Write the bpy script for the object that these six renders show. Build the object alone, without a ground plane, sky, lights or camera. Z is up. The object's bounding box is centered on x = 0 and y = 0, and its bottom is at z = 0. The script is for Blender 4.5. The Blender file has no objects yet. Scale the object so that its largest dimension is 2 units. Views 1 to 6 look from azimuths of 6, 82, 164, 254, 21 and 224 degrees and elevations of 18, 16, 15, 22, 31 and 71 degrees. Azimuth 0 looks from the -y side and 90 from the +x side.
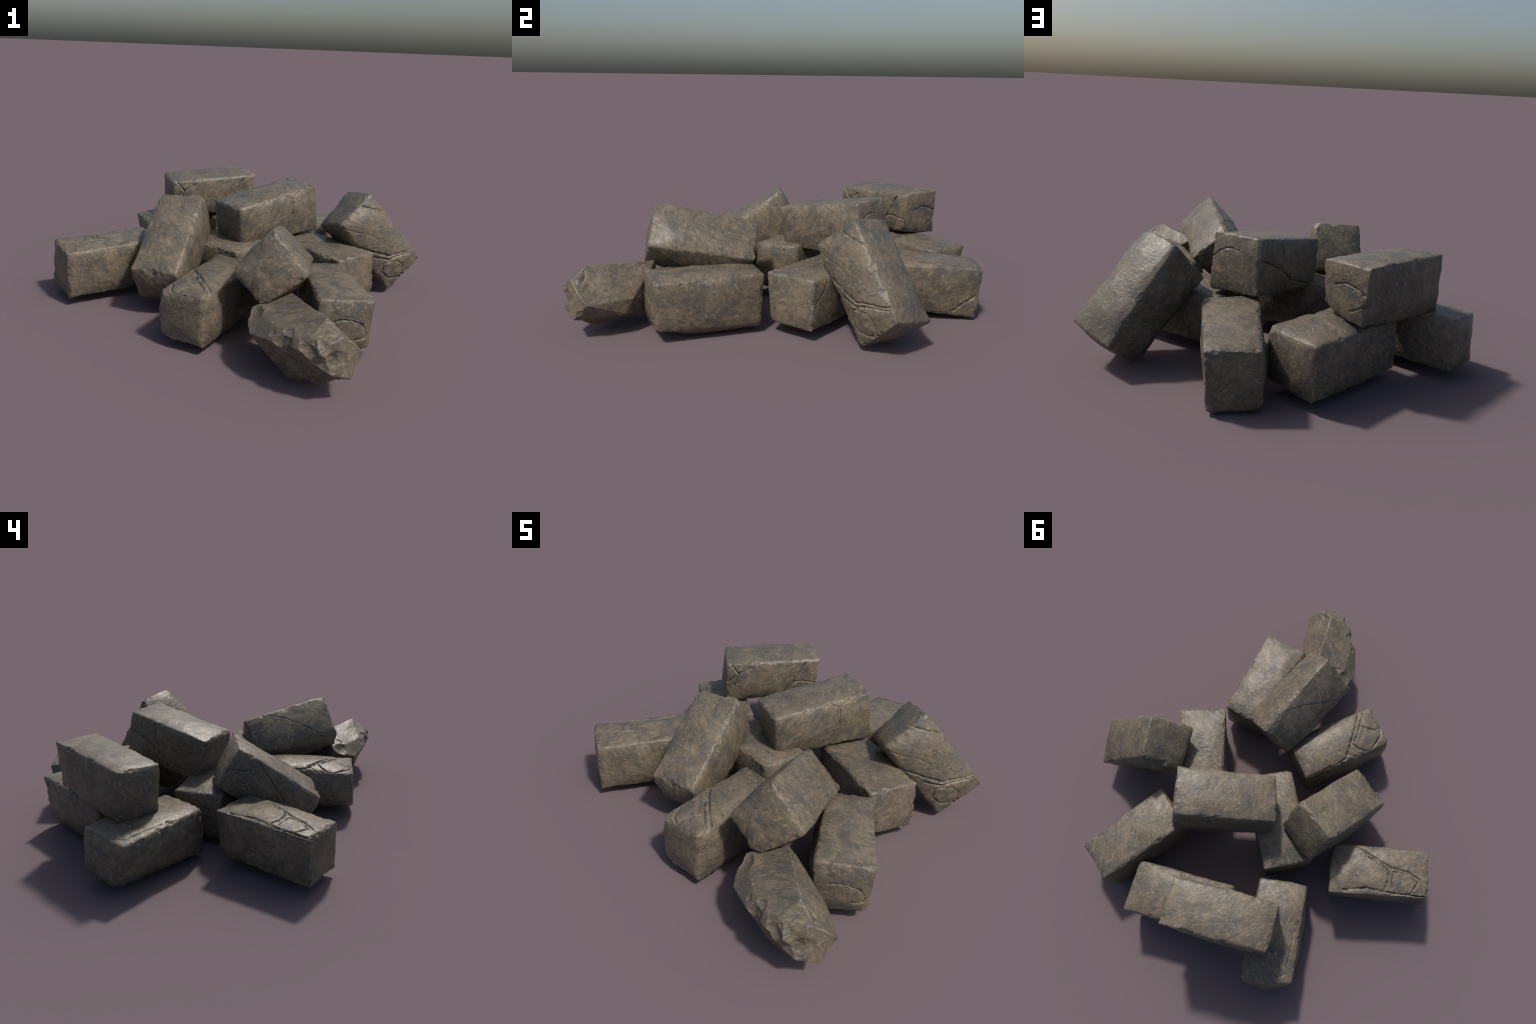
"""A heap of fourteen rough-hewn stone blocks, tumbled over one another.

Every block starts as a lattice-covered box whose eight corners are nudged out of
square.  The faces are pillowed, edges and corners are knapped off with planes and
spherical chips, cracks are cut into the faces as grooves, and noise gives the rest.
"""
import bpy
import math
import numpy as np
from mathutils import Euler, Matrix

CELL = 0.0028            # lattice spacing of the stone surface, metres
rng0 = np.random.RandomState(7)
PERM = rng0.permutation(256)
GRAD = rng0.normal(size=(256, 3))
GRAD /= np.linalg.norm(GRAD, axis=1)[:, None]


# ---------------------------------------------------------------- noise
def gnoise(p):
    """gradient noise, about -1..1"""
    i = np.floor(p).astype(np.int64)
    f = p - i
    w = f * f * f * (f * (f * 6 - 15) + 10)
    out = np.zeros(len(p))
    for dx in (0, 1):
        for dy in (0, 1):
            for dz in (0, 1):
                h = PERM[(PERM[(PERM[(i[:, 0] + dx) & 255] + i[:, 1] + dy) & 255] + i[:, 2] + dz) & 255]
                g = GRAD[h]
                d = g[:, 0] * (f[:, 0] - dx) + g[:, 1] * (f[:, 1] - dy) + g[:, 2] * (f[:, 2] - dz)
                out += d * np.where(dx, w[:, 0], 1 - w[:, 0]) * np.where(dy, w[:, 1], 1 - w[:, 1]) * np.where(dz, w[:, 2], 1 - w[:, 2])
    return out * 1.6


def fbm(p, octaves=3):
    s, a = 0.0, 1.0
    for k in range(octaves):
        s = s + a * gnoise(p * 2.03 ** k + 17.3 * k)
        a *= 0.5
    return s


# ---------------------------------------------------------------- lattice
def box_lattice(n):
    """points (-1..1) and quads of a box surface, n cells along each axis, welded"""
    keys, pts, quads = {}, [], []

    def vid(t):
        if t not in keys:
            keys[t] = len(pts)
            pts.append(t)
        return keys[t]
    for ax in range(3):
        u, v = [(1, 2), (2, 0), (0, 1)][ax]
        for side in (0, n[ax]):
            for i in range(n[u]):
                for j in range(n[v]):
                    q = []
                    for di, dj in ((0, 0), (1, 0), (1, 1), (0, 1)):
                        t = [0, 0, 0]
                        t[ax], t[u], t[v] = side, i + di, j + dj
                        q.append(vid(tuple(t)))
                    quads.append(q if side else q[::-1])
    p = np.array(pts, float) / np.array(n) * 2 - 1
    return p, np.array(quads)


_cache = {}


def lattice(size):
    n = tuple(int(round(s / CELL / 4)) * 4 for s in size)
    if n not in _cache:
        _cache[n] = box_lattice(n)
    return _cache[n]


def vertex_normals(p, quads):
    a = p[quads[:, 2]] - p[quads[:, 0]]
    b = p[quads[:, 3]] - p[quads[:, 1]]
    f = np.cross(a, b)
    n = np.zeros_like(p)
    for k in range(4):
        np.add.at(n, quads[:, k], f)
    return n / np.maximum(np.linalg.norm(n, axis=1), 1e-12)[:, None]


# ---------------------------------------------------------------- carving
def cut_plane(p, n, d):
    s = p @ n - d
    return p - np.where(s > 0, s, 0)[:, None] * n


def scoop(p, centre, radius, warp=None):
    v = p - centre
    if warp is not None:                 # ragged flake: the ball is dented by noise
        v = v * (1 + warp[:, None])
    r = np.linalg.norm(v, axis=1)
    m = r < radius
    q = p.copy()
    q[m] = p[m] + v[m] / np.maximum(r[m], 1e-9)[:, None] * (radius - r[m])[:, None]
    return q


def polyline_distance(uv, pts):
    best = np.full(len(uv), 9.0)
    for a, b in zip(pts[:-1], pts[1:]):
        a, b = np.array(a), np.array(b)
        t = np.clip(((uv - a) @ (b - a)) / max((b - a) @ (b - a), 1e-9), 0, 1)
        best = np.minimum(best, np.linalg.norm(uv - a - t[:, None] * (b - a), axis=1))
    return best


AXES = {'a': 0, 'b': 1, 'c': 2}
SIDE_UV = {0: (1, 2), 1: (0, 2), 2: (0, 1)}
SIGNS = [(a, b, c) for a in (-1, 1) for b in (-1, 1) for c in (-1, 1)]


def carve_block(size, turn, corners, cracks, bulge, seed, cuts=()):
    rnd = np.random.RandomState(seed)
    q, quads = lattice(size)
    half = np.array(size) / 2 + 0.0048            # what the knapping takes off again
    # trilinear box with nudged corners
    p = np.zeros_like(q)
    for s, off in zip(SIGNS, corners):
        w = np.prod((1 + q * np.array(s)) / 2, axis=1)
        p += w[:, None] * (np.array(s) * half + np.array(off) / 1000.0)
    base = p.copy()
    down_up = Euler([math.radians(t) for t in turn], 'XYZ').to_matrix()[2]
    # pillowed faces, flattened here and there so they read as hewn planes
    for ax in range(3):
        u, v = SIDE_UV[ax]
        for sgn in (-1, 1):
            m = q[:, ax] == sgn
            up = sgn * down_up[ax]               # how far this face looks up
            amount = bulge.get(('+' if sgn > 0 else '-') + 'abc'[ax], 0.006 if ax == 0 else 0.0125 - 0.005 * up)
            cu, cv = rnd.uniform(-0.25, 0.25, 2)
            pu = 2.7 if ax else 2.0          # long faces stay nearly straight lengthwise
            prof = (1 - np.abs(q[m, u]) ** pu) * (1 - np.abs(q[m, v]) ** 2.0) * (1 + cu * q[m, u] + cv * q[m, v])
            p[m, ax] += sgn * amount * prof
    ragged = 0.13 * gnoise(base * 22 + 2.7 * seed) + 0.07 * gnoise(base * 60 + seed)
    # knapped edges: a few tilted planes and spherical chips on each edge
    for ax in range(3):
        u, v = SIDE_UV[ax]
        for su in (-1, 1):
            for sv in (-1, 1):
                def on_edge(t):
                    i0 = [0, 0, 0]
                    i1 = [0, 0, 0]
                    i0[ax], i1[ax] = -1, 1
                    i0[u] = i1[u] = su
                    i0[v] = i1[v] = sv
                    e0 = np.array(i0) * half + np.array(corners[SIGNS.index(tuple(i0))]) / 1000.0
                    e1 = np.array(i1) * half + np.array(corners[SIGNS.index(tuple(i1))]) / 1000.0
                    return e0 + (e1 - e0) * t
                diag = np.zeros(3)
                diag[u], diag[v] = su, sv
                diag /= math.sqrt(2)
                along = on_edge(1.0) - on_edge(0.0)
                along /= np.linalg.norm(along)
                if rnd.rand() < 0.45:                    # an edge worn round
                    r = rnd.uniform(0.006, 0.013)
                    for ang in (18, 36, 54, 72):
                        ca, sa = math.cos(math.radians(ang)), math.sin(math.radians(ang))
                        n = np.zeros(3)
                        n[u], n[v] = su * ca, sv * sa
                        n -= along * (n @ along)
                        p = cut_plane(p, n / np.linalg.norm(n), on_edge(0.5) @ n - r * (ca + sa - 1))
                for _ in range(2):
                    n = diag + along * rnd.normal(0, 0.15)
                    n[u] += rnd.normal(0, 0.12)
                    n[v] += rnd.normal(0, 0.12)
                    n -= along * (n @ along) * 0.9       # keep the facet running with the edge
                    n /= np.linalg.norm(n)
                    t = rnd.uniform(0.1, 0.9)
                    p = cut_plane(p, n, on_edge(t) @ n - rnd.uniform(0.0005, 0.003))
                for _ in range(8 if ax == 0 else 4):
                    t = rnd.uniform(0.03, 0.97)
                    r = rnd.uniform(0.015, 0.075)
                    d = diag.copy()
                    d[u] *= rnd.uniform(0.4, 1.6)
                    d[v] *= rnd.uniform(0.4, 1.6)
                    d /= np.linalg.norm(d)
                    depth = rnd.uniform(0.002, 0.0095) * min(1.0, r / 0.03)
                    p = scoop(p, on_edge(t) + d * (r - depth), r, ragged)
    for k, s in enumerate(SIGNS):
        n = np.array(s) * rnd.uniform(0.5, 1.3, 3)
        n /= np.linalg.norm(n)
        c = np.array(s) * half + np.array(corners[k]) / 1000.0
        p = cut_plane(p, n, c @ n - rnd.uniform(0.002, 0.008))
    # larger breaks that belong to this very block
    for n, depth, key in cuts:
        n = np.array(n, float)
        n /= np.linalg.norm(n)
        k = SIGNS.index(tuple(1 if ch == '+' else -1 for ch in key))
        c = np.array(SIGNS[k]) * half + np.array(corners[k]) / 1000.0
        p = cut_plane(p, n, c @ n - depth)
    # cracks
    warp = np.stack([0.6 * gnoise(base * 20 + 5 * seed + 31 * k) + 0.7 * gnoise(base * 85 + 11 * k) + 0.4 * gnoise(base * 190 + 7 * k) for k in range(2)], 1) * 0.0042
    groove = np.zeros(len(p))
    for face, weight, pts in cracks:
        ax = AXES[face[1]]
        sgn = 1 if face[0] == '+' else -1
        u, v = SIDE_UV[ax]
        m = q[:, ax] == sgn
        hu, hv = half[u], half[v]
        uv = q[m][:, [u, v]] * (hu, hv) + warp[m]
        d = polyline_distance(uv, [(a * hu, b * hv) for a, b in pts])
        vary = 0.75 + 0.5 * gnoise(base[m] * 35 + 3.1)
        wide = 0.0042 * (0.6 + 0.4 * weight)
        g = -0.0095 * weight * np.exp(-(d / wide) ** 2) * np.clip(vary, 0.15, 1.3)
        # broken lips: a raised rim and a shallow side crack that comes and goes
        lip = np.clip(0.5 + 1.3 * gnoise(base[m] * 30 + 2.2), 0, 1)
        g += 0.0018 * weight * np.exp(-((d - 0.007) / 0.003) ** 2) * lip
        g -= 0.0026 * weight * np.exp(-((d - 0.0115) / 0.0022) ** 2) * np.clip(2.2 * gnoise(base[m] * 24 + 9.7), 0, 1)
        groove[m] = np.minimum(groove[m], g) + np.where(g > 0, g, 0)
    return p, q, quads, base, groove


def weather(p, q, quads, base, groove, seed, rough=1.0):
    n = vertex_normals(p, quads)
    s = np.array([3.7, 1.9, 5.3]) * seed
    near = np.sort(np.abs(q), axis=1)[:, 1]          # 1 on the box edges, 0 mid-face
    edge = np.clip((near - 0.80) / 0.2, 0, 1) ** 2
    h = 0.0052 * fbm(base * 7 + s, 2) + 0.001
    h += 0.0006 * fbm(base * 38 + s, 3)
    ridge = 1 - np.abs(gnoise(base * 22 + s + 40)) * 2
    h += rough * 0.0012 * np.clip(ridge, -0.4, 1) * (0.2 + edge)
    h += edge * (0.0028 * gnoise(base * 24 + s) + 0.0011 * fbm(base * 65 + s, 2))
    # fine crackle, hewn in one direction
    h += 0.0006 * gnoise(base * np.array([160, 70, 70]) + s)
    return p + (h + groove)[:, None] * n


def add_stone(name, p, q, quads, at, turn, material, label, soft=0.0):
    me = bpy.data.meshes.new(name)
    me.vertices.add(len(p))
    me.vertices.foreach_set("co", p.astype(np.float32).ravel())
    me.loops.add(quads.size)
    me.loops.foreach_set("vertex_index", quads.astype(np.int32).ravel())
    me.polygons.add(len(quads))
    me.polygons.foreach_set("loop_start", np.arange(0, quads.size, 4, dtype=np.int32))
    me.update(calc_edges=True)
    me.validate()
    me.polygons.foreach_set("use_smooth", np.ones(len(me.polygons), bool))
    if soft > 0:
        # faces read as softly pillowed: normals lean outwards towards the arrises
        n = vertex_normals(p, quads)
        lean = np.sign(q) * np.abs(q) ** 2.5
        lean -= n * np.sum(lean * n, axis=1)[:, None]
        n = n + soft * lean
        n /= np.linalg.norm(n, axis=1)[:, None]
        me.normals_split_custom_set_from_vertices(n.tolist())
    else:
        me.set_sharp_from_angle(angle=math.radians(48))
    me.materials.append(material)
    ob = bpy.data.objects.new(name, me)
    bpy.context.scene.collection.objects.link(ob)
    ob.location = at
    ob.rotation_euler = Euler([math.radians(a) for a in turn], 'XYZ')
    ob["label"] = label
    ob["category"] = "stone block"
    return ob


# ---------------------------------------------------------------- material
def stone_material():
    m = bpy.data.materials.new("weathered_stone")
    m.use_nodes = True
    nt = m.node_tree
    N, L = nt.nodes, nt.links
    N.clear()

    def node(kind, **kw):
        x = N.new(kind)
        for k, v in kw.items():
            setattr(x, k, v)
        return x

    def link(a, b):
        L.new(a, b)

    def noise(vec, scale, detail=4.0, rough=0.55, distort=0.0):
        t = node("ShaderNodeTexNoise")
        t.inputs["Scale"].default_value = scale
        t.inputs["Detail"].default_value = detail
        t.inputs["Roughness"].default_value = rough
        t.inputs["Distortion"].default_value = distort
        link(vec, t.inputs["Vector"])
        return t.outputs["Fac"]

    def ramp(fac, stops):
        r = node("ShaderNodeValToRGB")
        el = r.color_ramp.elements
        while len(el) < len(stops):
            el.new(0.5)
        for e, (pos, col) in zip(el, stops):
            e.position = pos
            e.color = (*col, 1) if len(col) == 3 else col
        link(fac, r.inputs["Fac"])
        return r.outputs["Color"]

    def grey(fac, lo, hi):
        return ramp(fac, [(lo, (0, 0, 0)), (hi, (1, 1, 1))])

    def mix(fac, a, b, mode='MIX'):
        x = node("ShaderNodeMix", data_type='RGBA', blend_type=mode)
        for s, val in ((x.inputs["Factor"], fac), (x.inputs[6], a), (x.inputs[7], b)):
            if hasattr(val, "is_linked"):
                link(val, s)
            else:
                s.default_value = val if isinstance(val, float) else (*val, 1)
        return x.outputs[2]

    def math_(op, a, b):
        x = node("ShaderNodeMath", operation=op)
        for s, val in zip(x.inputs, (a, b)):
            if hasattr(val, "is_linked"):
                link(val, s)
            else:
                s.default_value = val
        return x.outputs[0]

    co = node("ShaderNodeTexCoord").outputs["Object"]
    info = node("ShaderNodeObjectInfo")
    shift = node("ShaderNodeVectorMath", operation='SCALE')
    shift.inputs[0].default_value = (7.0, 3.0, 11.0)
    link(info.outputs["Random"], shift.inputs["Scale"])
    pos = node("ShaderNodeVectorMath", operation='ADD')
    link(co, pos.inputs[0])
    link(shift.outputs[0], pos.inputs[1])
    P = pos.outputs[0]
    # brushed grain: space squeezed along one slanting direction, so strokes run across every face
    def dot(vec, d):
        x = node("ShaderNodeVectorMath", operation='DOT_PRODUCT')
        link(vec, x.inputs[0])
        x.inputs[1].default_value = d
        return x.outputs["Value"]
    curl = node("ShaderNodeTexNoise")
    curl.inputs["Scale"].default_value = 7.0
    curl.inputs["Detail"].default_value = 2.0
    link(P, curl.inputs["Vector"])
    bend = node("ShaderNodeVectorMath", operation='MULTIPLY_ADD')
    link(curl.outputs["Color"], bend.inputs[0])
    bend.inputs[1].default_value = (0.07, 0.07, 0.07)
    link(P, bend.inputs[2])
    B = bend.outputs[0]
    comb = node("ShaderNodeCombineXYZ")
    link(math_('MULTIPLY', dot(B, (0.70, 0.50, 0.51)), 0.24), comb.inputs[0])
    link(dot(B, (-0.71, 0.57, 0.41)), comb.inputs[1])
    link(dot(B, (-0.09, -0.65, 0.76)), comb.inputs[2])
    G = comb.outputs[0]

    base = ramp(noise(P, 9.0, 5.0, 0.62, 0.6), [(0.30, (0.072, 0.068, 0.060)), (0.45, (0.112, 0.094, 0.068)),
                                                (0.58, (0.155, 0.126, 0.088)), (0.72, (0.182, 0.148, 0.107))])
    base = mix(math_('MULTIPLY', grey(noise(G, 44.0, 6.0, 0.66, 0.3), 0.49, 0.66), 0.80), base, (0.058, 0.060, 0.059))
    base = mix(math_('MULTIPLY', grey(noise(G, 80.0, 5.0, 0.62, 0.2), 0.545, 0.68), 0.75), base, (0.290, 0.217, 0.125))
    base = mix(math_('MULTIPLY', grey(noise(P, 20.0, 3.0, 0.6, 0.3), 0.55, 0.75), 0.45), base, (0.195, 0.158, 0.130))
    base = mix(math_('MULTIPLY', grey(noise(G, 170.0, 3.0, 0.65), 0.53, 0.72), 0.38), base, (0.280, 0.240, 0.180))
    base = mix(math_('MULTIPLY', grey(noise(P, 15.0, 4.0, 0.6, 0.8), 0.52, 0.68), 0.55), base, (0.074, 0.076, 0.074))
    # hairline veins: thin warped cell borders that come and go
    vd = node("ShaderNodeVectorMath", operation='MULTIPLY_ADD')
    vn = node("ShaderNodeTexNoise")
    vn.inputs["Scale"].default_value = 16.0
    vn.inputs["Detail"].default_value = 5.0
    vn.inputs["Roughness"].default_value = 0.65
    link(P, vn.inputs["Vector"])
    link(vn.outputs["Color"], vd.inputs[0])
    vd.inputs[1].default_value = (0.09, 0.09, 0.09)
    link(P, vd.inputs[2])
    vor = node("ShaderNodeTexVoronoi", feature='DISTANCE_TO_EDGE')
    vor.inputs["Scale"].default_value = 11.0
    link(vd.outputs[0], vor.inputs["Vector"])
    hair = ramp(vor.outputs["Distance"], [(0.006, (1, 1, 1)), (0.028, (0, 0, 0))])
    hair = math_('MULTIPLY', hair, grey(noise(P, 8.0, 3.0, 0.6), 0.52, 0.66))
    base = mix(math_('MULTIPLY', hair, 0.45), base, (0.33, 0.30, 0.25))
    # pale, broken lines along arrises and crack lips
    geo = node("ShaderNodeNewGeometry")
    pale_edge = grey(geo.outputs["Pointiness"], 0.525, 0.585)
    broken = grey(noise(P, 30.0, 3.0, 0.6), 0.35, 0.62)
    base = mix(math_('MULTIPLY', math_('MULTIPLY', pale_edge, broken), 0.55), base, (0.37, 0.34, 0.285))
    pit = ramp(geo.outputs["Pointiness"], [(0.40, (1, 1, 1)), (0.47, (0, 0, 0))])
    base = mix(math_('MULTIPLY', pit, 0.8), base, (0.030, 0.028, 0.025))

    bsdf = node("ShaderNodeBsdfPrincipled")
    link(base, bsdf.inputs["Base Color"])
    link(ramp(noise(G, 35.0, 3.0), [(0.3, (0.34,) * 3), (0.7, (0.48,) * 3)]), bsdf.inputs["Roughness"])
    bsdf.inputs["Specular IOR Level"].default_value = 0.33
    b1 = node("ShaderNodeBump")
    b1.inputs["Strength"].default_value = 0.36
    b1.inputs["Distance"].default_value = 0.004
    link(noise(G, 70.0, 6.0, 0.68, 0.3), b1.inputs["Height"])
    b2 = node("ShaderNodeBump")
    b2.inputs["Strength"].default_value = 0.16
    b2.inputs["Distance"].default_value = 0.003
    link(noise(P, 130.0, 3.0, 0.6, 1.0), b2.inputs["Height"])
    link(b1.outputs[0], b2.inputs["Normal"])
    b3 = node("ShaderNodeBump")
    b3.invert = True
    b3.inputs["Strength"].default_value = 0.5
    b3.inputs["Distance"].default_value = 0.002
    link(hair, b3.inputs["Height"])
    link(b2.outputs[0], b3.inputs["Normal"])
    link(b3.outputs[0], bsdf.inputs["Normal"])
    out = node("ShaderNodeOutputMaterial")
    link(bsdf.outputs[0], out.inputs["Surface"])
    return m


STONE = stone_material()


# ---------------------------------------------------------------- the blocks
def stone(at, turn, size, corners, cracks=(), bulge=None, cuts=()):
    """at: centre; turn: XYZ angles; size: length, width, height;
    corners: nudge of each corner in millimetres, order --- --+ -+- -++ +-- +-+ ++- +++;
    cracks: (face, strength, path over the face, -1..1); cuts: (normal, depth, corner)"""
    return dict(at=at, turn=turn, size=size, corners=corners, cracks=cracks, bulge=bulge or {}, cuts=cuts)


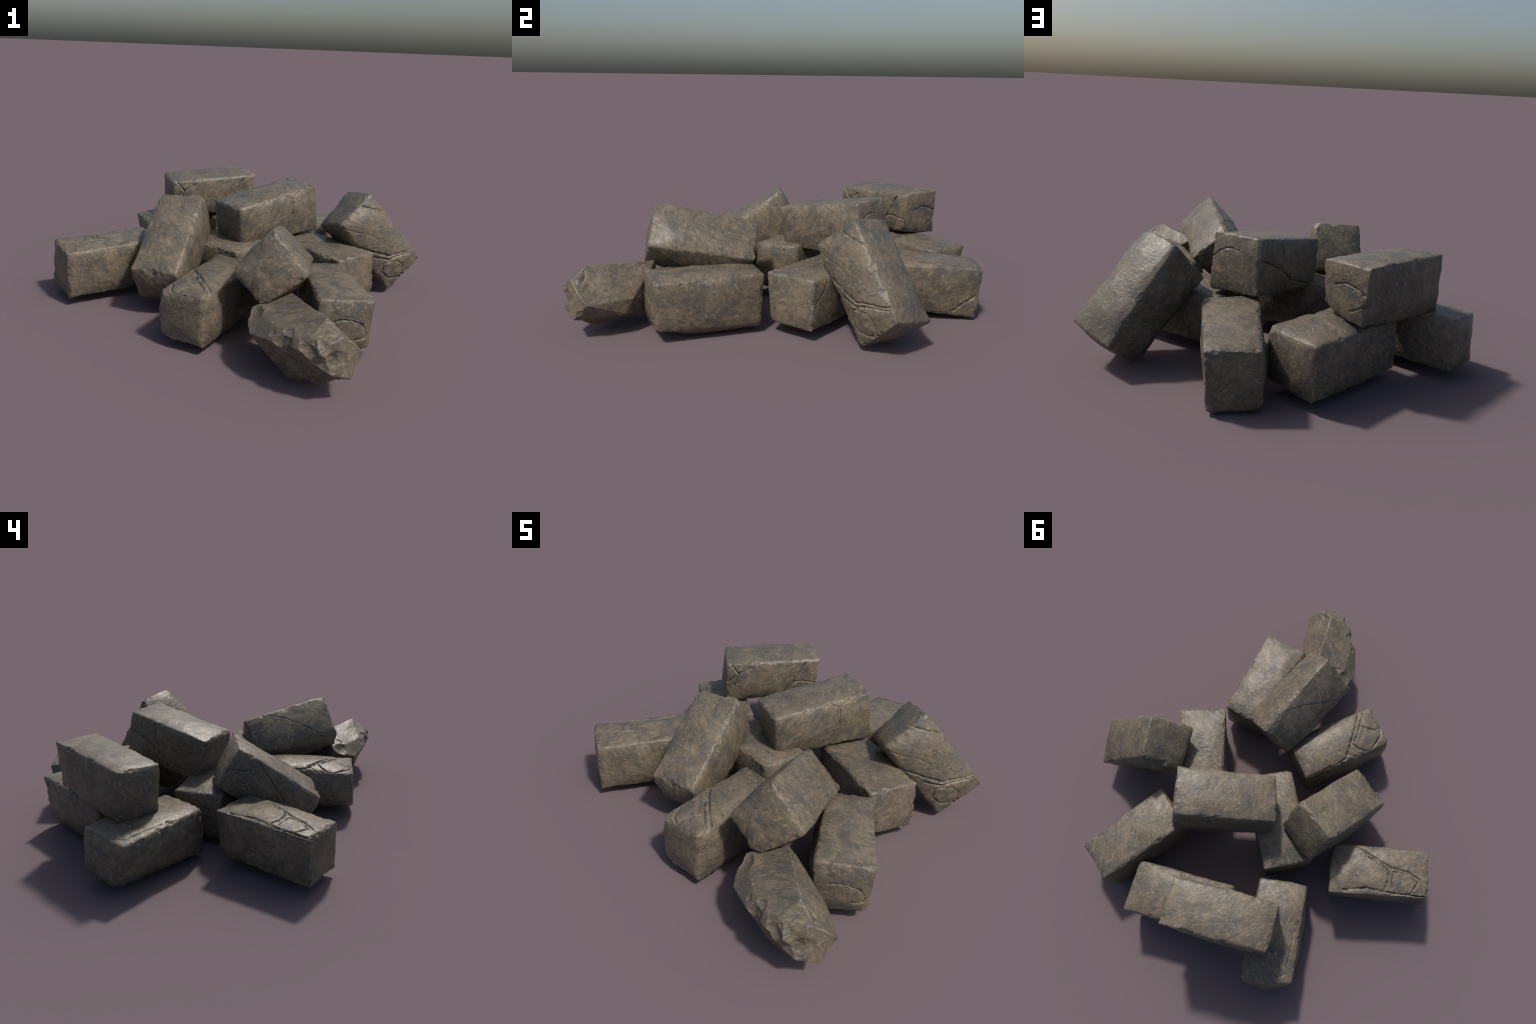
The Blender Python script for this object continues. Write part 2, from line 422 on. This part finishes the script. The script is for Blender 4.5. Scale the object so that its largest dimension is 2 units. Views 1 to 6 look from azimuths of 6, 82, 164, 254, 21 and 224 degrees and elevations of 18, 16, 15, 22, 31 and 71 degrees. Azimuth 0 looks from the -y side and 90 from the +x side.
def stones():
    return [
        stone(at=(0.483, -0.379, 0.165), turn=(-0.8, -2.1, -76.6), size=(0.482, 0.206, 0.218),
              corners=[(1, -8, 3), (-7, 8, 6), (10, 4, -8), (-3, -13, 7), (-2, 11, 2), (5, -12, -4), (-5, 0, 2), (2, 9, -8)],
              cracks=[('+a', 1.0, [(-0.47, 0.17), (-0.21, 0.26), (0.18, 0.26), (0.57, 0.09), (0.70, -0.05), (0.80, -0.25)]),
                      ('+a', 1.0, [(0.39, -0.58), (0.75, -0.49), (0.86, -0.28)])],
              bulge={'+a': 0.014, '-b': 0.028, '-c': 0.04},
              cuts=[((-1, 0.4, 1), 0.008, '-++'), ((1, 0.6, -1), 0.014, '++-'), ((1, -0.6, -1), 0.016, '+--')]),
        stone(at=(0.219, -0.383, 0.341), turn=(44.4, -11.4, -90.6), size=(0.478, 0.220, 0.203),
              corners=[(-1, 2, -1), (10, 12, -4), (-2, 5, 2), (-7, -6, 14), (7, -5, 15), (-9, -9, -13), (1, -4, -16), (2, 4, 3)],
              cracks=[('+c', 0.3, [(-0.42, 0.82), (-0.10, 0.47), (0.49, -0.59), (0.78, -0.95)])],
              bulge={'-c': 0.036, '+b': 0.018, '+a': 0.018},
              cuts=[((1, 0.7, -0.6), 0.01, '++-'), ((0.5, -1, 1), 0.01, '+-+'), ((-1, -1, 0.6), 0.01, '--+')]),
        stone(at=(-0.060, -0.396, 0.157), turn=(-0.3, 0.1, -111.8), size=(0.488, 0.215, 0.205),
              corners=[(3, -12, 5), (-6, -13, 16), (2, 0, 5), (1, 0, 9), (6, 4, 5), (-6, 5, -23), (4, 3, -15), (-4, -3, -3)],
              cracks=[('+c', 1.8, [(0.67, 1.01), (0.45, 0.26), (0.23, -0.31), (-0.02, -0.91), (-0.27, -0.97)]),
                      ('+c', 1.3, [(0.76, 0.84), (0.51, 0.13), (0.32, -0.31)]),
                      ('+c', 1.4, [(0.22, -0.38), (0.43, -0.97), (0.57, -1.05), (0.91, -0.57), (1.00, -0.19)]),
                      ('+c', 1.1, [(0.61, 0.19), (0.86, -0.21), (1.00, -0.19), (1.00, 0.29), (1.02, 0.91)]),
                      ('+c', 1.1, [(0.04, -0.75), (0.21, -1.05)])],
              bulge={'+a': 0.004, '+c': 0.019, '+b': 0.024, '-b': 0.026},
              cuts=[((1, -1, 0.35), 0.016, '+-+'), ((0.7, -1, -1), 0.022, '+--')]),
        stone(at=(-0.315, -0.079, 0.286), turn=(-0.8, -31.9, 82.1), size=(0.483, 0.222, 0.205),
              corners=[(-8, -5, -13), (-2, -5, -10), (-11, -9, 6), (5, -1, -14), (-12, 1, -5), (5, 9, 13), (7, 6, 1), (0, 4, 10)],
              cracks=[('+b', 1.0, [(0.99, -0.03), (0.67, 0.31), (0.48, 0.91), (0.16, 0.56), (-0.34, -0.06)]),
                      ('+b', 0.8, [(0.18, 0.63), (-0.21, -0.14)]),
                      ('+b', 0.5, [(0.91, -0.93), (0.91, 0.41)])],
              bulge={'-a': 0.026, '+b': 0.02},
              cuts=[((1, -1, 0.6), 0.018, '+-+'), ((1, 1, 0.5), 0.01, '+++'), ((-1, 1, -1), 0.012, '-+-')]),
        stone(at=(-0.682, -0.017, 0.166), turn=(-1.6, 0.2, -140.8), size=(0.482, 0.233, 0.221),
              corners=[(3, 15, 7), (-9, -6, 1), (0, -3, 5), (6, 1, 4), (3, 5, -4), (-10, 2, 0), (-10, 4, -8), (-7, -2, -5)],
              cracks=[('+c', 1.4, [(-0.52, 0.94), (-0.28, 0.69), (0.08, 0.29), (0.25, 0.14), (0.59, 0.02), (0.90, -0.34), (1.01, -0.44)]),
                      ('+c', 1.4, [(-0.24, 0.52), (0.05, 0.28), (0.18, -0.05), (0.18, -0.45), (0.13, -0.75)]),
                      ('+c', 1.1, [(0.28, -0.67), (0.28, -0.03), (0.59, -0.04), (0.79, -0.42), (0.65, -0.90), (0.27, -0.96)]),
                      ('+c', 1.7, [(-0.71, -0.87), (-0.25, -0.75), (0.11, -0.84), (0.52, -0.95), (0.93, -0.98)])],
              bulge={'-b': 0.007, '+a': 0.001},
              cuts=[((-0.3, -1, -0.6), 0.014, '---'), ((0.7, 0.8, 0.7), 0.009, '+++'), ((-1, 0.6, 0.6), 0.01, '-++')]),
        stone(at=(-0.124, 0.139, 0.167), turn=(0.4, -1.7, -34.4), size=(0.479, 0.227, 0.219),
              corners=[(-2, -4, -6), (2, -1, 0), (-3, -2, 0), (3, 4, -2), (1, 1, 2), (-2, 3, -2), (1, -1, 3), (0, -1, 5)],
              cracks=[],
              cuts=[((1, -0.8, 0.6), 0.014, '+-+'), ((1, 1, 0.8), 0.014, '+++')]),
        stone(at=(0.108, 0.288, 0.400), turn=(1.4, -8.5, 41.3), size=(0.476, 0.230, 0.220),
              corners=[(-2, 8, 20), (6, 1, -4), (6, 2, -2), (-10, -4, -5), (-1, -7, -14), (1, -2, 6), (2, 5, -4), (-1, -3, 3)],
              cracks=[('+b', 1.3, [(0.96, 0.28), (0.32, -0.10), (-0.10, -0.56), (-0.79, -0.84)]),
                      ('+b', 0.8, [(0.33, -0.03), (0.23, 0.43), (0.35, 0.88)]),
                      ('-b', 1.0, [(0.61, 1.05), (0.36, 0.66), (0.31, 0.05), (0.14, -0.69)]),
                      ('-b', 0.8, [(0.15, 1.00), (0.37, 0.71), (0.56, 1.05)]),
                      ('+a', 0.8, [(-1.00, 0.07), (-0.74, 0.37), (-0.34, 0.53), (0.16, 0.50)])],
              bulge={'+b': 0.006},
              cuts=[((1, -0.7, -0.8), 0.01, '+--')]),
        stone(at=(0.666, 0.348, 0.271), turn=(77.7, 48.4, 22.1), size=(0.472, 0.222, 0.205),
              corners=[(16, -8, -2), (-11, -5, 23), (-4, -1, 7), (-2, 5, 1), (-8, 13, 6), (1, -6, -13), (6, -11, -12), (1, 8, 11)],
              cracks=[('+c', 1.5, [(-0.34, -0.97), (-0.00, -0.58), (0.32, -0.17), (0.57, 0.52), (0.70, 0.96)]),
                      ('+c', 1.3, [(0.12, -0.70), (0.39, -0.27), (0.50, 0.15), (0.74, 0.89)]),
                      ('+c', 0.9, [(0.41, -0.53), (0.42, -0.32), (0.58, 0.03), (0.76, 0.12), (0.94, -0.07), (1.04, -0.10)]),
                      ('+c', 0.9, [(0.41, -0.53), (0.54, -0.79), (0.75, -0.73), (1.05, -0.18)]),
                      ('+c', 1.2, [(-0.94, 0.34), (-0.71, 0.65), (-0.62, 0.80), (-0.45, 1.05)]),
                      ('+c', 0.5, [(-0.88, -0.97), (-0.59, -0.57), (-0.39, -0.27), (-0.15, -0.10)])],
              bulge={'+c': 0.03, '+a': 0.02, '+b': 0.015},
              cuts=[((1, -0.8, -0.6), 0.012, '+--'), ((-1, 1, -0.5), 0.008, '-+-')]),
        stone(at=(0.430, 0.166, 0.168), turn=(0.7, -0.8, -45.4), size=(0.477, 0.230, 0.214),
              corners=[(-1, 4, 3), (-2, -5, 6), (-1, 0, 1), (5, 7, 0), (5, 10, 4), (1, -9, -2), (1, -4, -9), (-7, -3, -3)],
              cracks=[('+b', 1.0, [(0.53, 0.94), (0.69, 0.48), (0.91, 0.06)])],
              cuts=[((-1, 0.7, 0.8), 0.014, '-++'), ((1, -1, -1), 0.01, '+--')]),
        stone(at=(0.344, 0.702, 0.161), turn=(2.6, 5.7, 79.5), size=(0.475, 0.212, 0.229),
              corners=[(-2, -5, 5), (-5, -14, -5), (-2, 0, 5), (8, 7, 0), (6, 10, -4), (-4, 9, 5), (0, -4, -6), (-2, -4, 0)],
              cracks=[('-b', 1.4, [(0.55, -0.81), (0.69, -0.51), (0.81, -0.30), (0.95, -0.03)])],
              bulge={'-c': 0.005, '+c': 0.006, '-b': 0.01},
              cuts=[((0.6, -1, -1), 0.012, '+--'), ((0.5, 1, -0.8), 0.016, '++-'), ((-1, 1, 0.6), 0.01, '-++')]),
        stone(at=(-0.283, 0.693, 0.404), turn=(0.4, -2.4, 27.1), size=(0.489, 0.212, 0.217),
              corners=[(-5, 6, -6), (3, -15, -11), (3, 0, -16), (-1, -8, 7), (-13, 4, 25), (8, 5, -2), (3, -4, -2), (2, 12, 6)],
              cracks=[('-b', 1.0, [(-1.00, 0.09), (-0.71, 0.54), (-0.48, 0.80)]),
                      ('-b', 1.3, [(-0.90, 1.01), (-0.75, 0.51), (-0.85, -0.13)]),
                      ('-b', 1.6, [(0.70, 0.84), (0.48, -0.17), (0.16, -0.97)]),
                      ('-b', 0.8, [(0.48, -0.17), (0.67, -0.15), (0.98, -0.36)]),
                      ('+a', 1.0, [(-0.48, 0.11), (0.03, 0.28), (0.51, 0.22), (0.84, 0.08), (1.05, 0.04)]),
                      ('+a', 0.8, [(0.39, -0.64), (0.88, -0.34), (1.05, -0.08)])],
              bulge={'-a': 0.022, '-c': 0.032},
              cuts=[((-1, -1, 1), 0.008, '--+'), ((1, -1, 0.7), 0.008, '+-+'), ((1, -0.6, -1), 0.018, '+--')]),
        stone(at=(-0.498, 0.563, 0.156), turn=(4.4, 1.5, -55.7), size=(0.484, 0.221, 0.204),
              corners=[(-7, 18, -1), (17, -6, -12), (-7, -4, -7), (-3, 7, 1), (10, -24, -4), (-8, -7, 10), (-1, -4, -1), (-1, 2, 0)],
              cracks=[('+c', 0.6, [(-0.93, -0.34), (-0.82, -0.69), (-0.58, -0.71), (0.05, -0.77)]),
                      ('-a', 0.6, [(0.27, 0.19), (0.23, 0.47), (-0.37, 0.45), (-0.58, 0.23)])],
              bulge={'-a': 0.028, '-b': 0.025},
              cuts=[((1, 0.6, 0.8), 0.012, '+++'), ((1, -0.8, 0.5), 0.008, '+-+'), ((-0.6, -1, -0.8), 0.014, '---')]),
        stone(at=(-0.055, 0.766, 0.165), turn=(-2.1, 1.6, 29.1), size=(0.487, 0.234, 0.214),
              corners=[(1, 4, -4), (-1, -2, -3), (-4, 4, -2), (4, -3, -10), (-2, 0, 9), (3, -2, 2), (-3, -5, -3), (2, 4, 11)],
              cracks=[],
              bulge={'+a': 0.012, '+c': 0.026},
              cuts=[((1, -0.6, 0.9), 0.018, '+-+'), ((1, 1, -1), 0.008, '++-'), ((-0.8, 1, -0.8), 0.012, '-+-')]),
    ]


NOSE_POINTS = [
    (.312, -.605, .290), (.154, -.650, .232), (.148, -.708, .202), (.166, -.790, .178), (.265, -.900, .205), (.36, -.950, .22),
    (.424, -1.010, .218), (.490, -.994, .135), (.563, -.945, .104), (.607, -.878, .179), (.572, -.920, .23),
    (.530, -.945, .27), (.463, -.893, .314), (.484, -.69, .17), (.425, -.877, .034), (.325, -.845, .033),
    (.372, -.654, .055), (.51, -.725, .105), (.465, -.775, .065), (.205, -.70, .125), (.27, -.62, .07),
    (.28, -.86, .250), (.349, -.930, .252), (.403, -.957, .260), (.475, -.983, .228), (.31, -.58, .10)]
NOSE_SCARS = [  # deeper flake scars: (where, facing, radius, depth)
    ((.200, -.680, .240), (-.7, -.3, .6), .090, .007), ((.470, -.993, .175), (-.4, -.9, -.1), .060, .006),
    ((.525, -.965, .190), (.3, -.9, .2), .055, .006), ((.400, -.975, .235), (-.5, -.8, .0), .060, .008),
    ((.310, -.912, .228), (-.5, -.8, .1), .060, .008)]
NOSE_SLITS = [((.565, -.916, .225), (.470, -.897, .306), .018), ((.215, -.735, .235), (.255, -.690, .265), .012),
    ((.30, -.88, .12), (.42, -.93, .09), .006)]


# ---------------------------------------------------------------- the knapped boulder at the front
def carve_knapped(points, scars, slits):
    """a block worn to a blunt nose: hull of a few hand-set points, then flake scars"""
    import bmesh
    pts = np.array(points)
    centre = pts.mean(0)
    bm = bmesh.new()
    for v in pts - centre:
        bm.verts.new(v)
    bmesh.ops.convex_hull(bm, input=bm.verts)
    bm.normal_update()
    planes = [(np.array(f.normal), np.array(f.verts[0].co)) for f in bm.faces]
    bm.free()
    # local frame: long axis towards the nose
    a = np.array([0.66, -0.72, -0.2])
    a /= np.linalg.norm(a)
    b = np.cross([0, 0, 1], a)
    b /= np.linalg.norm(b)
    frame = np.stack([a, b, np.cross(a, b)], 1)
    q, quads = lattice((0.46, 0.24, 0.24))
    d = (q * (0.23, 0.12, 0.12)) @ frame.T
    t = np.full(len(d), 9.0)
    for n, c in planes:
        s = d @ n
        k = c @ n
        t = np.where(s > 1e-6, np.minimum(t, k / np.maximum(s, 1e-6)), t)
    p = d * t[:, None]
    for at, toward, radius, depth in scars:
        out = np.array(toward, float)
        out /= np.linalg.norm(out)
        ragged = 0.13 * gnoise(p * 15 + 100 * radius) + 0.035 * gnoise(p * 55)
        p = scoop(p, np.array(at) - centre + out * (radius - depth), radius, ragged)
    # a net of shallow overlapping flakes over the struck side and the nose
    rnd = np.random.RandomState(21)
    normals = vertex_normals(p, quads)
    struck = np.where((normals @ np.array([-0.5, -0.83, 0.1]) > 0.45) & (p @ a > -0.06) | (p @ a > 0.13))[0]
    for k in rnd.choice(struck, 42, replace=False):
        radius = rnd.uniform(0.045, 0.10)
        depth = rnd.uniform(0.0018, 0.0036)
        out = normals[k] + rnd.normal(0, 0.18, 3)
        out /= np.linalg.norm(out)
        ragged = 0.07 * gnoise(p * 18 + 3.0 * k) + 0.03 * gnoise(p * 55)
        p = scoop(p, p[k] + out * (radius - depth), radius, ragged)
    for a0, b0, depth in slits:
        a0, b0 = np.array(a0) - centre, np.array(b0) - centre
        wob = p + 0.004 * np.stack([gnoise(p * 45 + 9 * k) for k in range(3)], 1)
        t = np.clip(((wob - a0) @ (b0 - a0)) / ((b0 - a0) @ (b0 - a0)), 0, 1)
        dist = np.linalg.norm(wob - a0 - t[:, None] * (b0 - a0), axis=1)
        taper = np.sin(np.pi * np.clip(t, 0.06, 0.94))
        inward = -p / np.linalg.norm(p, axis=1)[:, None]
        p = p + (depth * taper * np.exp(-(dist / 0.006) ** 2))[:, None] * inward
    p = p @ frame
    rot = Matrix(frame.tolist()).to_euler('XYZ')
    return p, q, quads, centre, [math.degrees(x) for x in rot]


def build():
    for i, s in enumerate(stones()):
        p, q, quads, base, groove = carve_block(s["size"], s["turn"], s["corners"], s["cracks"], s["bulge"], 11 + i, s["cuts"])
        p = weather(p, q, quads, base, groove, 11 + i)
        add_stone("stone_block", p, q, quads, s["at"], s["turn"], STONE,
                  "rough-hewn grey-brown oblong stone block with chipped edges and cracks", 0.25)
    p, q, quads, centre, turn = carve_knapped(NOSE_POINTS, NOSE_SCARS, NOSE_SLITS)
    p = weather(p, q * 0.7, quads, p.copy(), np.zeros(len(p)), 5, 1.3)
    add_stone("stone_block", p, q, quads, centre, turn, STONE,
              "grey-brown stone block with a blunt, flaked and pitted nose")


build()
